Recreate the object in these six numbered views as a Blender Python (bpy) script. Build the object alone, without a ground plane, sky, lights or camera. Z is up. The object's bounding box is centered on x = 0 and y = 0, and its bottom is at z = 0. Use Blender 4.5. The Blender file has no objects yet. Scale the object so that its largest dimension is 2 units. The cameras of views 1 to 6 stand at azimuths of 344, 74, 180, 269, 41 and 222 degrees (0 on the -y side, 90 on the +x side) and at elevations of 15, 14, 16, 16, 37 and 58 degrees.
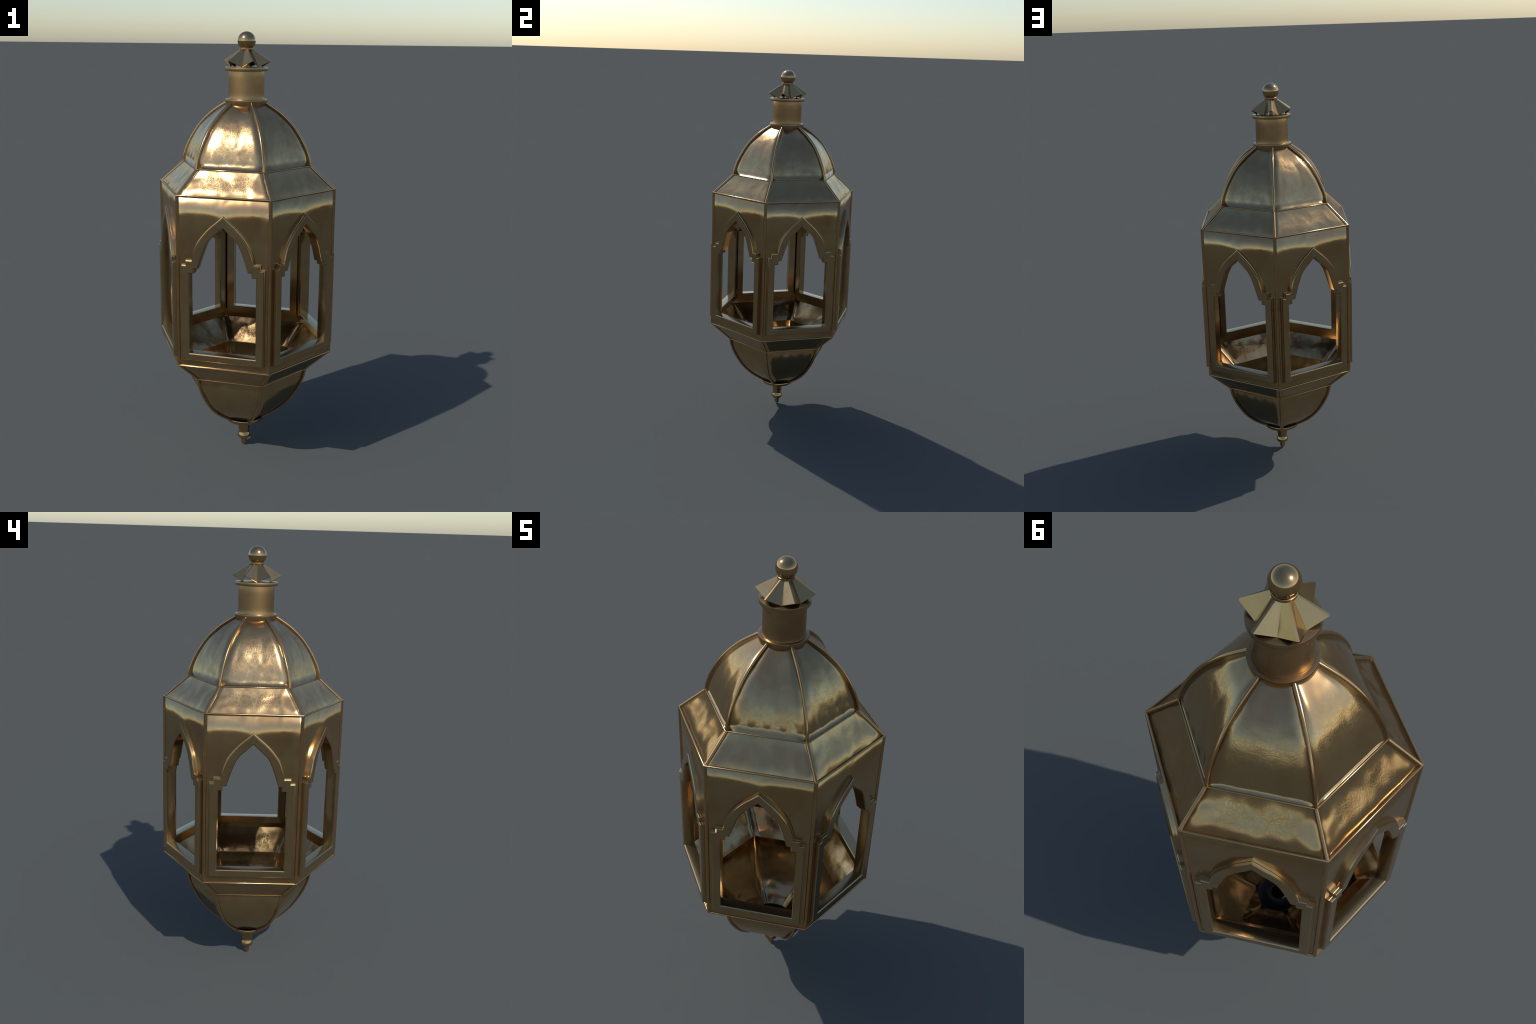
"""Hexagonal brass hanging lantern: ribbed dome, arched windows, faceted bowl, turned finials."""
import bpy, bmesh, math
from math import sin, cos, pi, radians, sqrt
from mathutils import Vector, Matrix

# ------------------------------------------------------------------ dimensions (metres)
R_BODY = 0.4183            # circumradius of the hexagonal box (vertices on +-y)
Z_BOX_BOTTOM, Z_EAVE = 0.540, 1.3165
R_WAIST = 0.3060           # circumradius where roof slope meets the dome (and slope meets the bowl)
Z_DOME, Z_BOWL = 1.4165, 0.4375
COS30 = cos(pi / 6)
APO = R_BODY * COS30       # distance of a wall from the axis
SHEET = 0.0025             # sheet metal thickness
RECESS = 0.0032            # panels sit this far behind the corner mouldings
APO_WALL = APO - 0.0022

# dome / bowl curve: (vertex radius, height above the waist)
CURVE = [(0.306, 0.0), (0.3007, 0.03), (0.2917, 0.058), (0.2807, 0.084), (0.2662, 0.112), (0.2492, 0.14),
         (0.2312, 0.166), (0.2112, 0.19), (0.1882, 0.213), (0.1622, 0.2355), (0.1352, 0.254), (0.1072, 0.2715), (0.0922, 0.2805)]

# half outlines of the window architrave (y, z): pointed arch, two square steps, straight jamb
ARCH_OUT = [(0, 1.2340), (0.0305, 1.2075), (0.0555, 1.1860), (0.0810, 1.1595), (0.1045, 1.1295), (0.1195, 1.1050),
            (0.1287, 1.0810), (0.1355, 1.0580), (0.1398, 1.0350)]
ARCH_IN = [(0, 1.1916), (0.0330, 1.1600), (0.0565, 1.1385), (0.0695, 1.1210), (0.0785, 1.1040), (0.0890, 1.0770),
           (0.0970, 1.0550), (0.1055, 1.0290), (0.1140, 1.0015)]
STEP_OUT = [(0.1670, 1.0350), (0.1670, 1.0135), (0.1855, 1.0135), (0.1855, 0.5760)]
STEP_IN = [(0.1315, 1.0015), (0.1315, 0.9803), (0.1515, 0.9803), (0.1515, 0.6085)]


# ------------------------------------------------------------------ small helpers
def smooth(x):
    x = max(0.0, min(1.0, x))
    return x * x * (3 - 2 * x)


def catmull(pts, n):
    """Catmull-Rom resampling of a polyline (any dimension), n pieces per span."""
    out = []
    P = [Vector(p) for p in pts]
    for i in range(len(P) - 1):
        p0 = P[i - 1] if i else 2 * P[0] - P[1]
        p1, p2 = P[i], P[i + 1]
        p3 = P[i + 2] if i + 2 < len(P) else 2 * P[-1] - P[-2]
        for k in range(n):
            t = k / n
            out.append(0.5 * (2 * p1 + (p2 - p0) * t + (2 * p0 - 5 * p1 + 4 * p2 - p3) * t * t
                              + (3 * p1 - p0 - 3 * p2 + p3) * t ** 3))
    out.append(P[-1].copy())
    return [tuple(v) for v in out]


def offset_loop(loop, d):
    """Mitred outward offset of a closed counter-clockwise 2D loop."""
    n, out = len(loop), []
    for i in range(n):
        a, b, c = Vector(loop[i - 1]), Vector(loop[i]), Vector(loop[(i + 1) % n])
        e1, e2 = (b - a).normalized(), (c - b).normalized()
        n1, n2 = Vector((e1.y, -e1.x)), Vector((e2.y, -e2.x))
        m = (n1 + n2)
        m = m / max(0.3, m.dot(n1)) if m.length > 1e-6 else n1
        out.append(tuple(b + m * d))
    return out


ROOT = None


def make_object(name, verts, faces, material, parent=None, smooth_angle=35, normals=None):
    me = bpy.data.meshes.new(name)
    me.from_pydata([tuple(v) for v in verts], [], faces)
    me.validate()
    me.materials.append(material)
    me.polygons.foreach_set("use_smooth", [True] * len(me.polygons))
    ob = bpy.data.objects.new(name, me)
    bpy.context.scene.collection.objects.link(ob)
    ob.parent = parent or ROOT
    if normals is not None:
        me.normals_split_custom_set_from_vertices([tuple(n) for n in normals])
    else:
        bm = bmesh.new()
        bm.from_mesh(me)
        bmesh.ops.recalc_face_normals(bm, faces=bm.faces)
        for e in bm.edges:
            if len(e.link_faces) == 2:
                e.smooth = e.calc_face_angle(0) < radians(smooth_angle)
        bm.to_mesh(me)
        bm.free()
    return ob


def ring_copies(ob, n=6, step=pi / 3):
    """Repeat an object around the axis, sharing its mesh."""
    for k in range(1, n):
        c = ob.copy()
        c.rotation_euler = (0, 0, k * step)
        bpy.context.scene.collection.objects.link(c)


def lathe(name, profile, material, parent=None, seg=96, smooth_angle=35, closed=False):
    verts, faces, rings = [], [], []
    for r, z in profile:
        if r < 1e-6:
            rings.append([len(verts)])
            verts.append((0, 0, z))
        else:
            rings.append(list(range(len(verts), len(verts) + seg)))
            verts += [(r * cos(2 * pi * i / seg), r * sin(2 * pi * i / seg), z) for i in range(seg)]
    pairs = list(zip(rings[:-1], rings[1:])) + ([(rings[-1], rings[0])] if closed else [])
    for a, b in pairs:
        for i in range(seg):
            j = (i + 1) % seg
            if len(a) == 1 and len(b) > 1:
                faces.append((a[0], b[j], b[i]))
            elif len(b) == 1 and len(a) > 1:
                faces.append((a[i], a[j], b[0]))
            elif len(a) > 1:
                faces.append((a[i], a[j], b[j], b[i]))
    return make_object(name, verts, faces, material, parent, smooth_angle)


def sweep(name, path, frames, section, material, parent=None, closed=False, smooth_angle=32):
    """Sweep a closed 2D section (u, w) along path; frames give the (u, w) axes at each point."""
    verts, faces, m = [], [], len(section)
    for p, (u, w) in zip(path, frames):
        verts += [Vector(p) + u * a + w * b for a, b in section]
    n = len(path)
    for i in range(n if closed else n - 1):
        for j in range(m):
            a, b = i * m + j, i * m + (j + 1) % m
            c, d = ((i + 1) % n) * m + (j + 1) % m, ((i + 1) % n) * m + j
            faces.append((a, b, c, d))
    if not closed:
        faces.append(tuple(range(m))[::-1])
        faces.append(tuple(range((n - 1) * m, n * m)))
    return make_object(name, verts, faces, material, parent, smooth_angle)


def sheet_panel(name, fn, ns, nt, material, parent=None):
    """Thin sheet built from fn(s, t) -> (position, shading normal, true normal); s, t in 0..1."""
    outer, inner, nrm_o, nrm_i, faces = [], [], [], [], []
    for j in range(nt + 1):
        for i in range(ns + 1):
            p, n, g = fn(i / ns, j / nt)
            outer.append(p)
            inner.append(p - g * SHEET)
            nrm_o.append(n.normalized())
            nrm_i.append(-(g * 0.5 + n * 0.5).normalized())
    N = len(outer)
    ix = lambda i, j: j * (ns + 1) + i
    for j in range(nt):
        for i in range(ns):
            f = (ix(i, j), ix(i + 1, j), ix(i + 1, j + 1), ix(i, j + 1))
            faces.append(f)
            faces.append(tuple(N + k for k in f[::-1]))
    rim = ([ix(i, 0) for i in range(ns)] + [ix(ns, j) for j in range(nt)]
           + [ix(i, nt) for i in range(ns, 0, -1)] + [ix(0, j) for j in range(nt, 0, -1)])
    for a, b in zip(rim, rim[1:] + rim[:1]):
        faces.append((b, a, N + a, N + b))
    return make_object(name, outer + inner, faces, material, parent, normals=nrm_o + nrm_i)


# ------------------------------------------------------------------ materials
class Nodes:
    def __init__(self, name):
        self.mat = bpy.data.materials.new(name)
        self.mat.use_nodes = True
        self.t = self.mat.node_tree
        self.bsdf = self.t.nodes["Principled BSDF"]

    def add(self, kind, **kw):
        n = self.t.nodes.new(kind)
        for k, v in kw.items():
            setattr(n, k, v)
        return n

    def link(self, a, b):
        self.t.links.new(a, b)

    def math(self, op, a, b=None, c=None, clamp=False):
        n = self.add("ShaderNodeMath", operation=op, use_clamp=clamp)
        for i, v in enumerate((a, b, c)):
            if v is None:
                continue
            if isinstance(v, (int, float)):
                n.inputs[i].default_value = v
            else:
                self.link(v, n.inputs[i])
        return n.outputs[0]

    def ramp(self, x, lo, hi):
        n = self.add("ShaderNodeMapRange", interpolation_type='SMOOTHSTEP')
        self.link(x, n.inputs[0])
        n.inputs[1].default_value, n.inputs[2].default_value = lo, hi
        return n.outputs[0]

    def noise(self, vec, scale, detail=3, rough=0.55, dist=0.0):
        n = self.add("ShaderNodeTexNoise")
        n.inputs["Scale"].default_value = scale
        n.inputs["Detail"].default_value = detail
        n.inputs["Roughness"].default_value = rough
        n.inputs["Distortion"].default_value = dist
        self.link(vec, n.inputs["Vector"])
        return n.outputs["Fac"]

    def mix(self, fac, a, b):
        n = self.add("ShaderNodeMix", data_type='RGBA')
        if isinstance(fac, (int, float)):
            n.inputs[0].default_value = fac
        else:
            self.link(fac, n.inputs[0])
        for i, v in ((6, a), (7, b)):
            if isinstance(v, tuple):
                n.inputs[i].default_value = v + (1,)
            else:
                self.link(v, n.inputs[i])
        return n.outputs[2]


BRASS_WARM = (0.45, 0.290, 0.140)
BRASS_OLIVE = (0.48, 0.352, 0.180)
BRASS_GOLD = (0.48, 0.325, 0.150)
BRASS_COPPER = (0.52, 0.315, 0.140)
BRASS_DARK = (0.33, 0.20, 0.095)


def brass(name, base, second, rough=0.2, rough_var=0.06, ornament=0.0, grain=0.02, mask=None, lines=None, dents=0.0):
    """Polished aged brass; `ornament` adds a mirrored engraved filigree inside a panel-shaped mask."""
    k = Nodes(name)
    tc = k.add("ShaderNodeTexCoord")
    obj = tc.outputs["Object"]
    blotch = k.noise(obj, 5.0, 4, 0.6, 0.4)
    fine = k.noise(obj, 60.0, 3, 0.6)
    col = k.mix(k.ramp(blotch, 0.36, 0.66), base, second)
    tarnish = k.noise(obj, 13.0, 5, 0.65, 0.6)
    col = k.mix(k.math('MULTIPLY', k.ramp(tarnish, 0.48, 0.72), 0.35), col, BRASS_DARK)
    col = k.mix(k.math('MULTIPLY', k.ramp(fine, 0.45, 0.8), 0.12), col, BRASS_DARK)
    rough_v = k.math('MULTIPLY_ADD', k.math('SUBTRACT', blotch, 0.5), rough_var * 2, rough)
    height = k.math('MULTIPLY', k.noise(obj, 16.0, 1, 0.5), grain)
    if ornament:
        sep = k.add("ShaderNodeSeparateXYZ")
        k.link(obj, sep.inputs[0])
        ay = k.math('ABSOLUTE', sep.outputs[1])          # mirror left / right about the panel axis
        comb = k.add("ShaderNodeCombineXYZ")
        k.link(ay, comb.inputs[1])
        k.link(sep.outputs[2], comb.inputs[2])
        v = comb.outputs[0]
        # scrollwork: rings around scattered centres (curls) over a finer leafy lattice
        warp = k.noise(v, 30.0, 2, 0.5)
        vor = k.add("ShaderNodeTexVoronoi", feature='F1')
        vor.inputs["Scale"].default_value = 34.0
        vor.inputs["Randomness"].default_value = 0.75
        k.link(v, vor.inputs["Vector"])
        rings = k.math('SINE', k.math('MULTIPLY_ADD', vor.outputs["Distance"], 21.0, k.math('MULTIPLY', warp, 9.0)))
        scroll = k.ramp(k.math('ABSOLUTE', rings), 0.12, 0.50)
        leaf = k.add("ShaderNodeTexVoronoi", feature='DISTANCE_TO_EDGE')
        leaf.inputs["Scale"].default_value = 48.0
        k.link(v, leaf.inputs["Vector"])
        orn = k.math('MULTIPLY', scroll, k.ramp(leaf.outputs["Distance"], 0.02, 0.12))
        m = mask(k, ay, sep.outputs[2])
        height = k.math('ADD', height, k.math('MULTIPLY', k.math('MULTIPLY', orn, m), ornament))
        groove = k.math('MULTIPLY', k.math('SUBTRACT', 1.0, orn), m)
        for y0, z0, z1 in lines or ():                    # straight engraved fillets
            cut = k.math('SUBTRACT', 1.0, k.ramp(k.math('ABSOLUTE', k.math('SUBTRACT', ay, y0)), 0.0006, 0.0028))
            cut = k.math('MULTIPLY', cut, band_mask(-1.0, 1.0, z0, z1)(k, ay, sep.outputs[2]))
            height = k.math('SUBTRACT', height, k.math('MULTIPLY', cut, 0.25))
        col = k.mix(k.math('MULTIPLY', groove, 0.16), col, BRASS_DARK)
        rough_v = k.math('ADD', rough_v, k.math('MULTIPLY', groove, 0.06))
    bump = k.add("ShaderNodeBump")
    bump.inputs["Strength"].default_value = 0.12
    bump.inputs["Distance"].default_value = 0.004
    k.link(height, bump.inputs["Height"])
    k.link(bump.outputs[0], k.bsdf.inputs["Normal"])
    if dents:                                             # broad shallow unevenness of hand-beaten sheet
        wave = k.add("ShaderNodeBump")
        wave.inputs["Strength"].default_value = 1.0
        wave.inputs["Distance"].default_value = dents
        k.link(k.noise(obj, 11.0, 1, 0.4, 0.3), wave.inputs["Height"])
        k.link(wave.outputs[0], bump.inputs["Normal"])
    k.link(col, k.bsdf.inputs["Base Color"])
    k.link(rough_v, k.bsdf.inputs["Roughness"])
    k.bsdf.inputs["Metallic"].default_value = 0.95
    return k.mat


def box_mask(y0, z0, z1, soft=0.012):
    def f(k, ay, z):
        a = k.math('SUBTRACT', 1.0, k.ramp(ay, y0 - soft, y0 + soft))
        b = k.math('MULTIPLY', k.ramp(z, z0 - soft, z0 + soft), k.math('SUBTRACT', 1.0, k.ramp(z, z1 - soft, z1 + soft)))
        return k.math('MULTIPLY', a, b)
    return f


def band_mask(y0, y1, z0, z1, soft=0.006):
    def f(k, ay, z):
        a = k.math('MULTIPLY', k.ramp(ay, y0 - soft, y0 + soft), k.math('SUBTRACT', 1.0, k.ramp(ay, y1 - soft, y1 + soft)))
        b = k.math('MULTIPLY', k.ramp(z, z0 - soft, z0 + soft), k.math('SUBTRACT', 1.0, k.ramp(z, z1 - soft, z1 + soft)))
        return k.math('MULTIPLY', a, b)
    return f


def wall_mask(k, ay, z):
    """Engraved corner bands, a lighter spandrel field, and plain fillets between them."""
    band = band_mask(0.163, 0.199, 1.06, 1.255)(k, ay, z)
    field = band_mask(-0.02, 0.126, 1.12, 1.250)(k, ay, z)
    return k.math('ADD', band, k.math('MULTIPLY', field, 0.6))


def build_materials():
    M = {}
    M['dome'] = brass("engraved_dome_brass", BRASS_OLIVE, BRASS_WARM, 0.165, 0.05, 0.10, dents=0.005, mask=box_mask(0.105, 1.435, 1.64))
    M['roof'] = brass("engraved_roof_brass", BRASS_OLIVE, BRASS_WARM, 0.17, 0.05, 0.10, dents=0.005, mask=box_mask(0.125, 1.335, 1.40))
    M['wall'] = brass("engraved_wall_brass", BRASS_WARM, BRASS_OLIVE, 0.165, 0.05, 0.10, dents=0.0025, mask=wall_mask, lines=[(0.158, 1.09, 1.25), (0.131, 1.13, 1.25)])
    M['frame'] = brass("architrave_brass", (0.45, 0.335, 0.175), BRASS_WARM, 0.20, 0.05, 0.0, grain=0.10)
    M['bowl'] = brass("bowl_brass", BRASS_OLIVE, BRASS_WARM, 0.165, 0.05, 0.10, dents=0.005, mask=box_mask(0.10, 0.24, 0.41))
    M['slope'] = brass("lower_slope_brass", BRASS_WARM, BRASS_OLIVE, 0.165, 0.05, 0.10, dents=0.005, mask=box_mask(0.12, 0.455, 0.52))
    M['trim'] = brass("trim_brass", BRASS_COPPER, BRASS_WARM, 0.20, 0.04)
    M['neck'] = brass("neck_brass", BRASS_WARM, BRASS_DARK, 0.30, 0.05)
    M['finial'] = brass("finial_brass", BRASS_GOLD, BRASS_WARM, 0.15, 0.02, grain=0.0)
    M['star'] = brass("star_brass", BRASS_GOLD, BRASS_GOLD, 0.20, 0.03)
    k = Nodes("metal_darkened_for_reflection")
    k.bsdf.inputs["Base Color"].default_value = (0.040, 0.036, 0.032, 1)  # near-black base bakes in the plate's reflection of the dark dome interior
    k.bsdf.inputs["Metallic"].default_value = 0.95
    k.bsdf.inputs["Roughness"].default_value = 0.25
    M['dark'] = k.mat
    return M


# ------------------------------------------------------------------ panels
def tilt(n, y_sign, angle):
    """Turn a shading normal sideways in the panel's frame."""
    return (n * cos(angle) + Vector((0, y_sign, 0)) * sin(angle)).normalized()


def curved_panel(name, up, material):
    """One gore of the dome (up=1) or of the bowl (up=-1); wall of the face with normal +x."""
    z0 = Z_DOME if up > 0 else Z_BOWL
    prof = catmull(CURVE, 6)
    n = len(prof) - 1

    def fn(s, t):
        j = t * n
        i = min(n - 1, int(j))
        f = j - i
        r = prof[i][0] * (1 - f) + prof[i + 1][0] * f
        h = prof[i][1] * (1 - f) + prof[i + 1][1] * f
        a, b = prof[max(0, round(j) - 1)], prof[min(n, round(j) + 1)]
        dr, dh = (b[0] - a[0]) * COS30, b[1] - a[1]
        g = Vector((dh, 0, -dr)).normalized()
        # shade the hem as if welded to the neighbouring slope, with a faint row of pointed lappets above it
        e = math.atan2(g.z, g.x)
        side = (s - 0.5) * 2
        if up < 0:
            e += (radians(-5) - e) * (1 - smooth(h / 0.10))
        elif h < 0.034:
            e += (radians(62) - e) * (1 - h / 0.034) ** 1.2
        tooth = abs((side * 2.5 + 0.5) % 1.0 - 0.5) * 2
        e += up * radians(3.6) * smooth((0.030 + 0.055 * tooth - h) / 0.028) * smooth(h / 0.02)
        nn = Vector((cos(e), 0, sin(e)))
        d = (1 - abs(side)) * 0.5 * r
        corner = 0.014 * (1 - smooth(h / 0.045)) * smooth(h / 0.014)
        a = radians(36) * (1 - smooth(d / (min(0.044, 0.24 * r) + corner)))
        nn = tilt(nn, 1 if side > 0 else -1, a)
        p = Vector((r * COS30, side * 0.5 * r, z0 + up * h)) - Vector((g.x, 0, up * g.z)) * RECESS * (1 + 1.7 * smooth((h - 0.16) / 0.11)) * smooth(d / 0.020)
        if up < 0:
            g = Vector((g.x, 0, -g.z))
            nn = Vector((nn.x, nn.y, -nn.z))
        return p, nn, g
    if up > 0:
        return sheet_panel(name, fn, 64, 6 * (len(CURVE) - 1), material)
    return sheet_panel(name, lambda s, t: fn(1 - s, t), 64, 6 * (len(CURVE) - 1), material)


def slope_panel(name, r0, z0, r1, z1, e0, e1, material, flip=False):
    """Flat trapezoid between two hexagons; shading bends towards e0/e1 (degrees) at its edges."""
    dr, dz = (r1 - r0) * COS30, z1 - z0
    g = Vector((dz, 0, -dr)).normalized() * (1 if dz > 0 else -1)
    em = 36.5 if dz > 0 else -36.5

    def fn(s, t):
        if flip:
            s = 1 - s
        r, z = r0 + (r1 - r0) * t, z0 + (z1 - z0) * t
        side = (s - 0.5) * 2
        wave = 0.07 * cos(side * 7.0) + 0.04 * cos(side * 15.0)
        w0, w1 = 1 - smooth(t / (0.40 - wave)), 1 - smooth((1 - t) / (0.36 + wave))
        e = radians(em + (e0 - em) * w0 + (e1 - em) * w1)
        d = (1 - abs(side)) * 0.5 * r
        a = radians(34) * (1 - smooth((d - 0.006) / (0.018 if dz > 0 else 0.030)))
        return Vector((r * COS30, side * 0.5 * r, z)) - g * RECESS * 0.8 * (0.3 + 0.7 * smooth(d / 0.016)), tilt(Vector((cos(e), 0, sin(e))), 1 if side > 0 else -1, a), g
    return sheet_panel(name, fn, 40, 20, material)


def half_to_loop(half):
    """Mirror a half outline (apex first, y >= 0) into a closed (y, z) loop."""
    right = [(-y, z) for y, z in half[1:]]
    return [half[0]] + list(half[1:]) + right[::-1]


def frame_half_outlines():
    o = catmull(ARCH_OUT, 3) + STEP_OUT
    i = catmull(ARCH_IN, 3) + STEP_IN
    return o, i


def wall_panel(material):
    """Side wall with its window opening; columns of quads above, beside and below the arch."""
    half, _ = frame_half_outlines()
    hole = [(max(0.0, y - 0.006), z - 0.006) for y, z in half[:-1]]
    hole[0] = (0.0, half[0][1] - 0.008)
    y_hole, z_hole_bot = hole[-1][0], half[-1][1] + 0.006
    W = R_BODY / 2
    verts, faces, nrm = [], [], []

    def shade(y, z):
        a = abs(y)
        depth = 0.072 + 0.014 * math.exp(-(a / 0.030) ** 2) + 0.002 * sin(a * 38)
        e = radians(30) * (1 - smooth((Z_EAVE - z) / (depth * 1.45)))
        if z < 0.580:
            e += radians(7) * (1 - smooth((z - Z_BOX_BOTTOM) / 0.014)) * (0.4 + 0.6 * cos(y * 34))
        n = Vector((cos(e), 0, sin(e)))
        return tilt(n, 1 if y > 0 else -1, radians(28) * (1 - smooth((W - a) / 0.016)))

    def patch(y0, y1, zl0, zl1, zh0, zh1, nx, nz):
        base = len(verts)
        for j in range(nz + 1):
            for i in range(nx + 1):
                f, t = i / nx, j / nz
                y = y0 + (y1 - y0) * f
                lo, hi = zl0 + (zl1 - zl0) * f, zh0 + (zh1 - zh0) * f
                z = lo + (hi - lo) * t
                verts.append(Vector((APO_WALL, y, z)))
                nrm.append(shade(y, z))
        for j in range(nz):
            for i in range(nx):
                a = base + j * (nx + 1) + i
                faces.append((a, a + 1, a + nx + 2, a + nx + 1))
    zt = Z_EAVE
    for sgn in (1, -1):
        cols = [(a, b) for a, b in zip(hole[:-1], hole[1:]) if abs(a[0] - b[0]) > 1e-5]
        for a, b in cols:
            if sgn > 0:
                patch(a[0], b[0], a[1], b[1], zt, zt, 2, 36)
            else:
                patch(-b[0], -a[0], b[1], a[1], zt, zt, 2, 36)
        if sgn > 0:
            patch(y_hole, W, z_hole_bot, z_hole_bot, zt, zt, 8, 90)
        else:
            patch(-W, -y_hole, z_hole_bot, z_hole_bot, zt, zt, 8, 90)
    patch(-W, W, Z_BOX_BOTTOM, Z_BOX_BOTTOM, z_hole_bot, z_hole_bot, 30, 10)
    # second skin gives the sheet its thickness
    N = len(verts)
    verts += [v - Vector((SHEET, 0, 0)) for v in verts]
    nrm += [Vector((-1, 0, 0))] * N
    faces += [tuple(N + k for k in f[::-1]) for f in faces]
    return make_object("window_wall", verts, faces, material, normals=nrm)


def window_frame(material):
    """Architrave that pierces the wall: moulded outer edge, flat face, chamfered reveal."""
    oh, ih = frame_half_outlines()
    # loops run apex -> +y side -> bottom -> -y side; seen from +x (y right, z up) this is clockwise
    lo, li = half_to_loop(oh)[::-1], half_to_loop(ih)[::-1]          # counter-clockwise in (y, z)
    back, face = APO - 0.032, APO + 0.0164
    stations = [  # (loop, outward offset, x)
        (lo, 0.0, back), (lo, 0.0, APO - 0.0060), (lo, 0.0032, APO - 0.0050), (lo, 0.0032, APO - 0.0012),
        (lo, 0.0022, APO + 0.0060), (lo, -0.0004, APO + 0.0067), (lo, -0.0014, APO + 0.0142), (lo, -0.0036, face),
        (li, 0.0026, face), (li, -0.0008, face - 0.0032), (li, -0.0016, face - 0.0060), (li, -0.0016, back + 0.002),
        (li, 0.0005, back)]
    verts, faces = [], []
    n = len(lo)
    for loop, d, x in stations:
        # offset_loop pushes outward from the loop's own interior
        verts += [Vector((x, y, z)) for y, z in offset_loop(loop, d)]
    m = len(stations)
    for a in range(m):
        b = (a + 1) % m
        for i in range(n):
            j = (i + 1) % n
            faces.append((a * n + i, a * n + j, b * n + j, b * n + i))
    return make_object("arched_window_frame", verts, faces, material, smooth_angle=28)


# ------------------------------------------------------------------ ribs and trims
RIB = [(-0.0082, -0.0075), (-0.0082, -0.0034), (-0.0066, -0.0008), (-0.0050, 0.0014), (-0.0034, 0.0022),
       (0.0034, 0.0022), (0.0050, 0.0014), (0.0066, -0.0008), (0.0082, -0.0034), (0.0082, -0.0075), (0.0, -0.0055)]


def rib(name, path_rz, material, scale=1.0):
    """Moulding along a hexagon corner; path in (vertex radius, z), placed at the corner at 30 degrees."""
    d, t = Vector((COS30, 0.5, 0)), Vector((-0.5, COS30, 0))
    pts, frames = [], []
    for i, (r, z) in enumerate(path_rz):
        a, b = path_rz[max(0, i - 1)], path_rz[min(len(path_rz) - 1, i + 1)]
        tr, tz = b[0] - a[0], b[1] - a[1]
        L = sqrt(tr * tr + tz * tz)
        nr, nz = tz / L, -tr / L
        if nr < 0:
            nr, nz = -nr, -nz
        pts.append(d * r + Vector((0, 0, z)))
        frames.append((t, d * nr + Vector((0, 0, nz))))
    ob = sweep(name, pts, frames, [(u * scale, w * scale) for u, w in RIB], material)
    ring_copies(ob)
    return ob


def hex_trim(name, r, z, ry, rz, elev, material):
    """Horizontal rod around a hexagon, elliptical section tilted to `elev` degrees."""
    e = radians(elev)
    path, frames = [], []
    for k in range(6):
        a = pi / 6 + k * pi / 3
        d = Vector((cos(a), sin(a), 0)) / COS30
        path.append(Vector((r * cos(a), r * sin(a), z)))
        frames.append((d * cos(e) + Vector((0, 0, sin(e))), -d * sin(e) + Vector((0, 0, cos(e)))))
    sec = [(ry * cos(2 * pi * i / 10), rz * sin(2 * pi * i / 10)) for i in range(10)]
    return sweep(name, path, frames, sec, material, closed=True, smooth_angle=45)


# ------------------------------------------------------------------ crown
def star_canopy(material, parent):
    """Six-armed pleated star: ridges reach out and stay high, valleys drop to the cap."""
    top_r, top_z = 0.030, 1.9240
    tip_r, tip_z = 0.1100, 1.8740
    val_r, val_z = 0.0735, 1.8488
    w = 0.0036
    th = 0.0030
    ring_top, ring_low = [], []
    for k in range(6):
        a = pi / 6 + k * pi / 3
        d, t = Vector((cos(a), sin(a), 0)), Vector((-sin(a), cos(a), 0))
        for sg in (-1, 1):
            ring_top.append(d * top_r + t * (w * 0.7 * sg) + Vector((0, 0, top_z)))
            ring_low.append(d * tip_r + t * (w * sg) + Vector((0, 0, tip_z)))
        b = a + pi / 6
        dv = Vector((cos(b), sin(b), 0))
        ring_top.append(dv * (top_r * 0.90) + Vector((0, 0, top_z)))
        ring_low.append(dv * val_r + Vector((0, 0, val_z)))
    n = len(ring_top)
    inward = lambda v: v - Vector((v.x, v.y, 0)).normalized() * th * 0.5 - Vector((0, 0, th))
    verts = ring_top + ring_low + [inward(v) for v in ring_low] + [inward(v) for v in ring_top]
    faces = []
    for a in range(4):
        b = (a + 1) % 4
        for i in range(n):
            j = (i + 1) % n
            faces.append((a * n + i, a * n + j, b * n + j, b * n + i))
    return make_object("star_canopy", verts, faces, material, parent, smooth_angle=8)


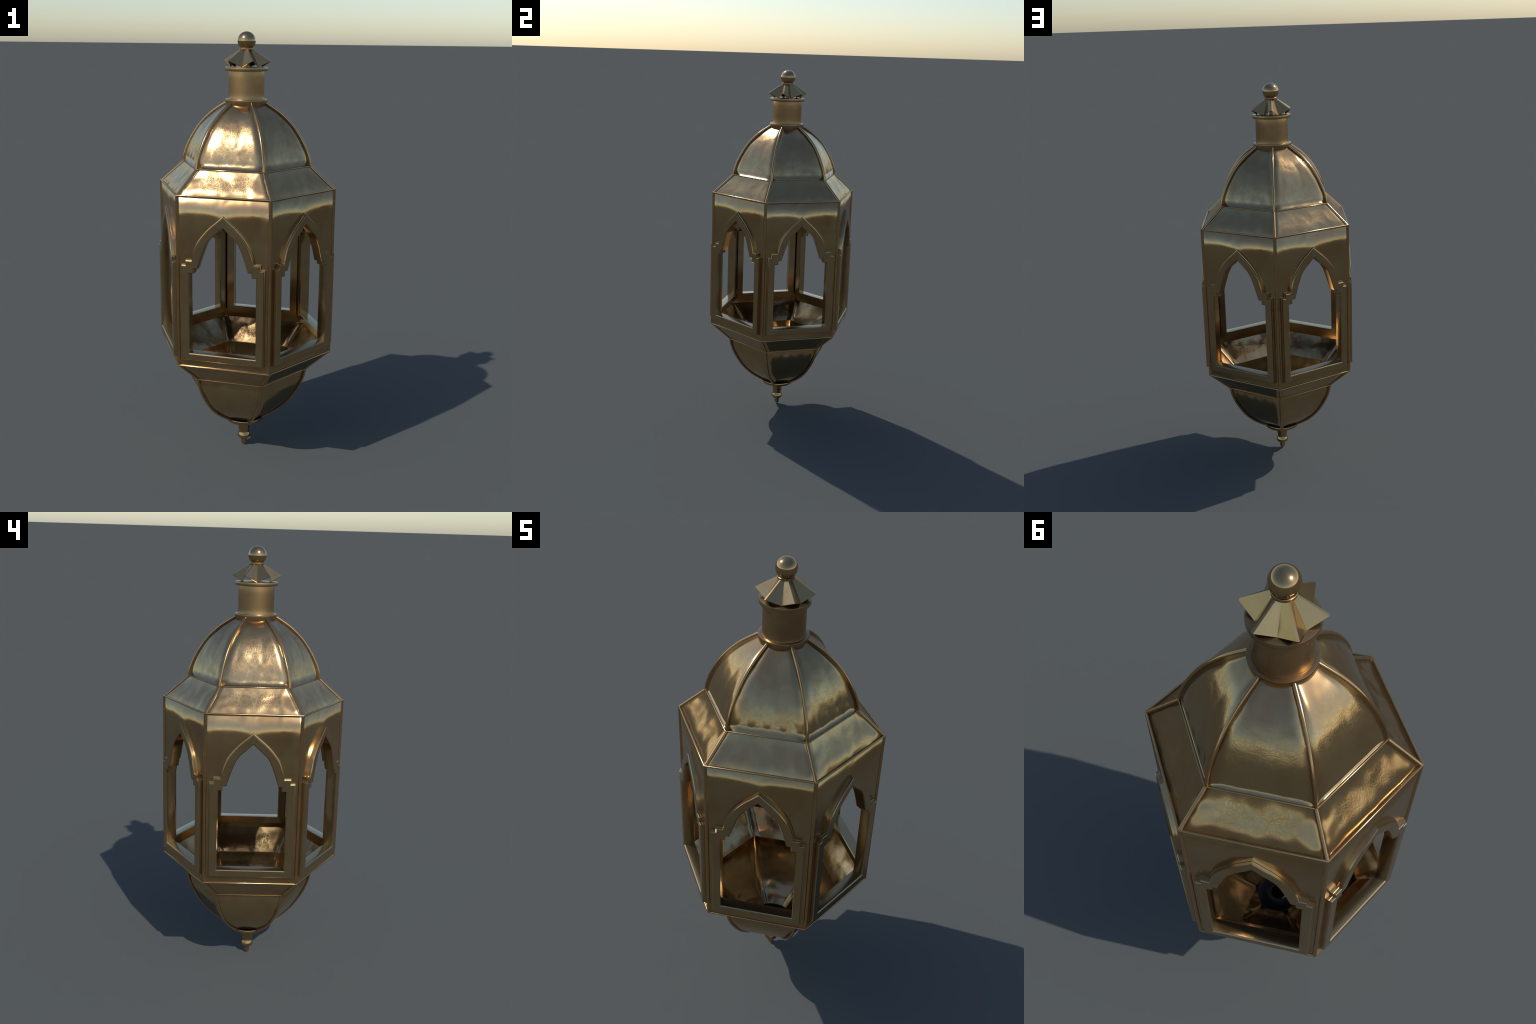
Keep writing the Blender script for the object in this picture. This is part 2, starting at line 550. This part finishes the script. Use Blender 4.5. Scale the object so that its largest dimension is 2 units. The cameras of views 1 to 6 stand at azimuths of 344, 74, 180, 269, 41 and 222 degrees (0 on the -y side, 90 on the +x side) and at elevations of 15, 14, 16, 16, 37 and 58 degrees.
def build():
    global ROOT
    M = build_materials()
    ROOT = bpy.data.objects.new("hanging_lantern", None)
    bpy.context.scene.collection.objects.link(ROOT)
    ROOT["label"] = "six-sided aged brass lantern with arched windows and dome"
    ROOT["category"] = "lantern"

    # --- sheet metal panels, six of each
    ring_copies(curved_panel("dome_panel", 1, M['dome']))
    ring_copies(slope_panel("roof_panel", R_BODY, Z_EAVE, R_WAIST, Z_DOME, 24, 28, M['roof']))
    ring_copies(wall_panel(M['wall']))
    ring_copies(window_frame(M['frame']))
    ring_copies(slope_panel("lower_slope_panel", R_BODY, Z_BOX_BOTTOM, R_WAIST, Z_BOWL, -24, -30, M['slope'], flip=True))
    ring_copies(curved_panel("bowl_panel", -1, M['bowl']))

    # --- corner mouldings
    curve = catmull(CURVE, 2)
    rib("dome_rib", [(r, Z_DOME + h) for r, h in curve], M['trim'], 0.72)
    rib("bowl_rib", [(r, Z_BOWL - h) for r, h in curve], M['trim'], 0.72)
    rib("roof_rib", [(R_BODY - 0.001, Z_EAVE + 0.001), (R_WAIST, Z_DOME)], M['trim'], 0.78)
    rib("lower_slope_rib", [(R_BODY - 0.001, Z_BOX_BOTTOM - 0.001), (R_WAIST, Z_BOWL)], M['trim'], 0.78)
    rib("corner_strip", [(R_BODY, Z_BOX_BOTTOM - 0.002), (R_BODY, Z_EAVE + 0.002)], M['trim'], 0.95)
    hex_trim("eave_trim", R_BODY - 0.001, Z_EAVE, 0.0042, 0.0040, 20, M['trim'])
    hex_trim("dome_hem", R_WAIST, Z_DOME, 0.0036, 0.0032, 30, M['trim'])
    hex_trim("box_rim", R_BODY - 0.001, Z_BOX_BOTTOM, 0.0046, 0.0044, -20, M['trim'])
    hex_trim("bowl_hem", R_WAIST, Z_BOWL, 0.0036, 0.0032, -30, M['trim'])

    # --- neck
    neck = lathe("neck", [(0.0765, 1.64), (0.0812, 1.64), (0.0836, 1.7068), (0.0826, 1.7100), (0.0819, 1.7160), (0.0814, 1.7260), (0.0812, 1.7400),
                          (0.0812, 1.7900), (0.0811, 1.8050), (0.0808, 1.8150), (0.0801, 1.8250), (0.0794, 1.8312), (0.0765, 1.8312)], M['neck'], closed=True)
    lathe("neck_collar", [(0.080, 1.7065), (0.0935, 1.7065), (0.0950, 1.7058), (0.0956, 1.7040), (0.0954, 1.6990),
                          (0.0946, 1.6900), (0.0928, 1.6800), (0.0902, 1.6720), (0.0875, 1.6620), (0.085, 1.650),
                          (0.080, 1.650)], M['neck'], neck)
    lathe("neck_cap", [(0.0, 1.8468), (0.070, 1.8468), (0.0940, 1.8468), (0.0952, 1.8463), (0.0956, 1.8450),
                       (0.0956, 1.8325), (0.0951, 1.8310), (0.0940, 1.8305), (0.078, 1.8305), (0, 1.8305)],
          M['neck'], neck)

    # --- crowning finial
    ball = lathe("ball_finial", [(0.0405 * sin(pi * i / 40), 1.9595 + 0.0405 * cos(pi * i / 40)) for i in range(41)],
                 M['finial'])
    star = star_canopy(M['star'], ball)
    lathe("finial_ring", [(0.022, 1.9305), (0.0312, 1.9305), (0.0325, 1.9292), (0.0325, 1.9225), (0.0312, 1.9212),
                          (0.022, 1.9212)], M['neck'], ball, closed=True)
    lathe("finial_stem", [(0, 1.928), (0.010, 1.928), (0.010, 1.846), (0, 1.846)], M['finial'], ball, seg=32)

    # --- pendant finial under the bowl
    prof = [(0.0720, 0.1615), (0.0925, 0.1608), (0.0945, 0.1550), (0.0935, 0.1495), (0.0895, 0.1445), (0.0800, 0.1390),
            (0.0660, 0.1335), (0.0520, 0.1285), (0.0410, 0.1235), (0.0345, 0.1180), (0.0308, 0.1110), (0.0290, 0.1030),
            (0.0280, 0.0930), (0.0262, 0.0830), (0.0250, 0.0770), (0.0252, 0.0715), (0.0272, 0.0670), (0.0302, 0.0610), (0.0318, 0.0550),
            (0.0318, 0.0500), (0.0300, 0.0450), (0.0262, 0.0400), (0.0215, 0.0365), (0.0172, 0.0345), (0.0150, 0.0315),
            (0.0141, 0.0260), (0.0141, 0.0190), (0.0140, 0.0140), (0.0126, 0.0085), (0.0098, 0.0040), (0.0055, 0.0010),
            (0.0, 0.0)]
    pendant = lathe("pendant_finial", prof, M['finial'], smooth_angle=50)
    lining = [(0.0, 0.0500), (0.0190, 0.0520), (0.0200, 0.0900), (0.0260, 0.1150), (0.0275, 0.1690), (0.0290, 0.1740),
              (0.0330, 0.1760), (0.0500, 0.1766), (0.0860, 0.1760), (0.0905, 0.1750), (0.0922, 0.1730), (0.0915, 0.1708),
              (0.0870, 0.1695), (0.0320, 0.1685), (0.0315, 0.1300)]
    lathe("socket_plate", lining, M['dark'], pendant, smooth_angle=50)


build()
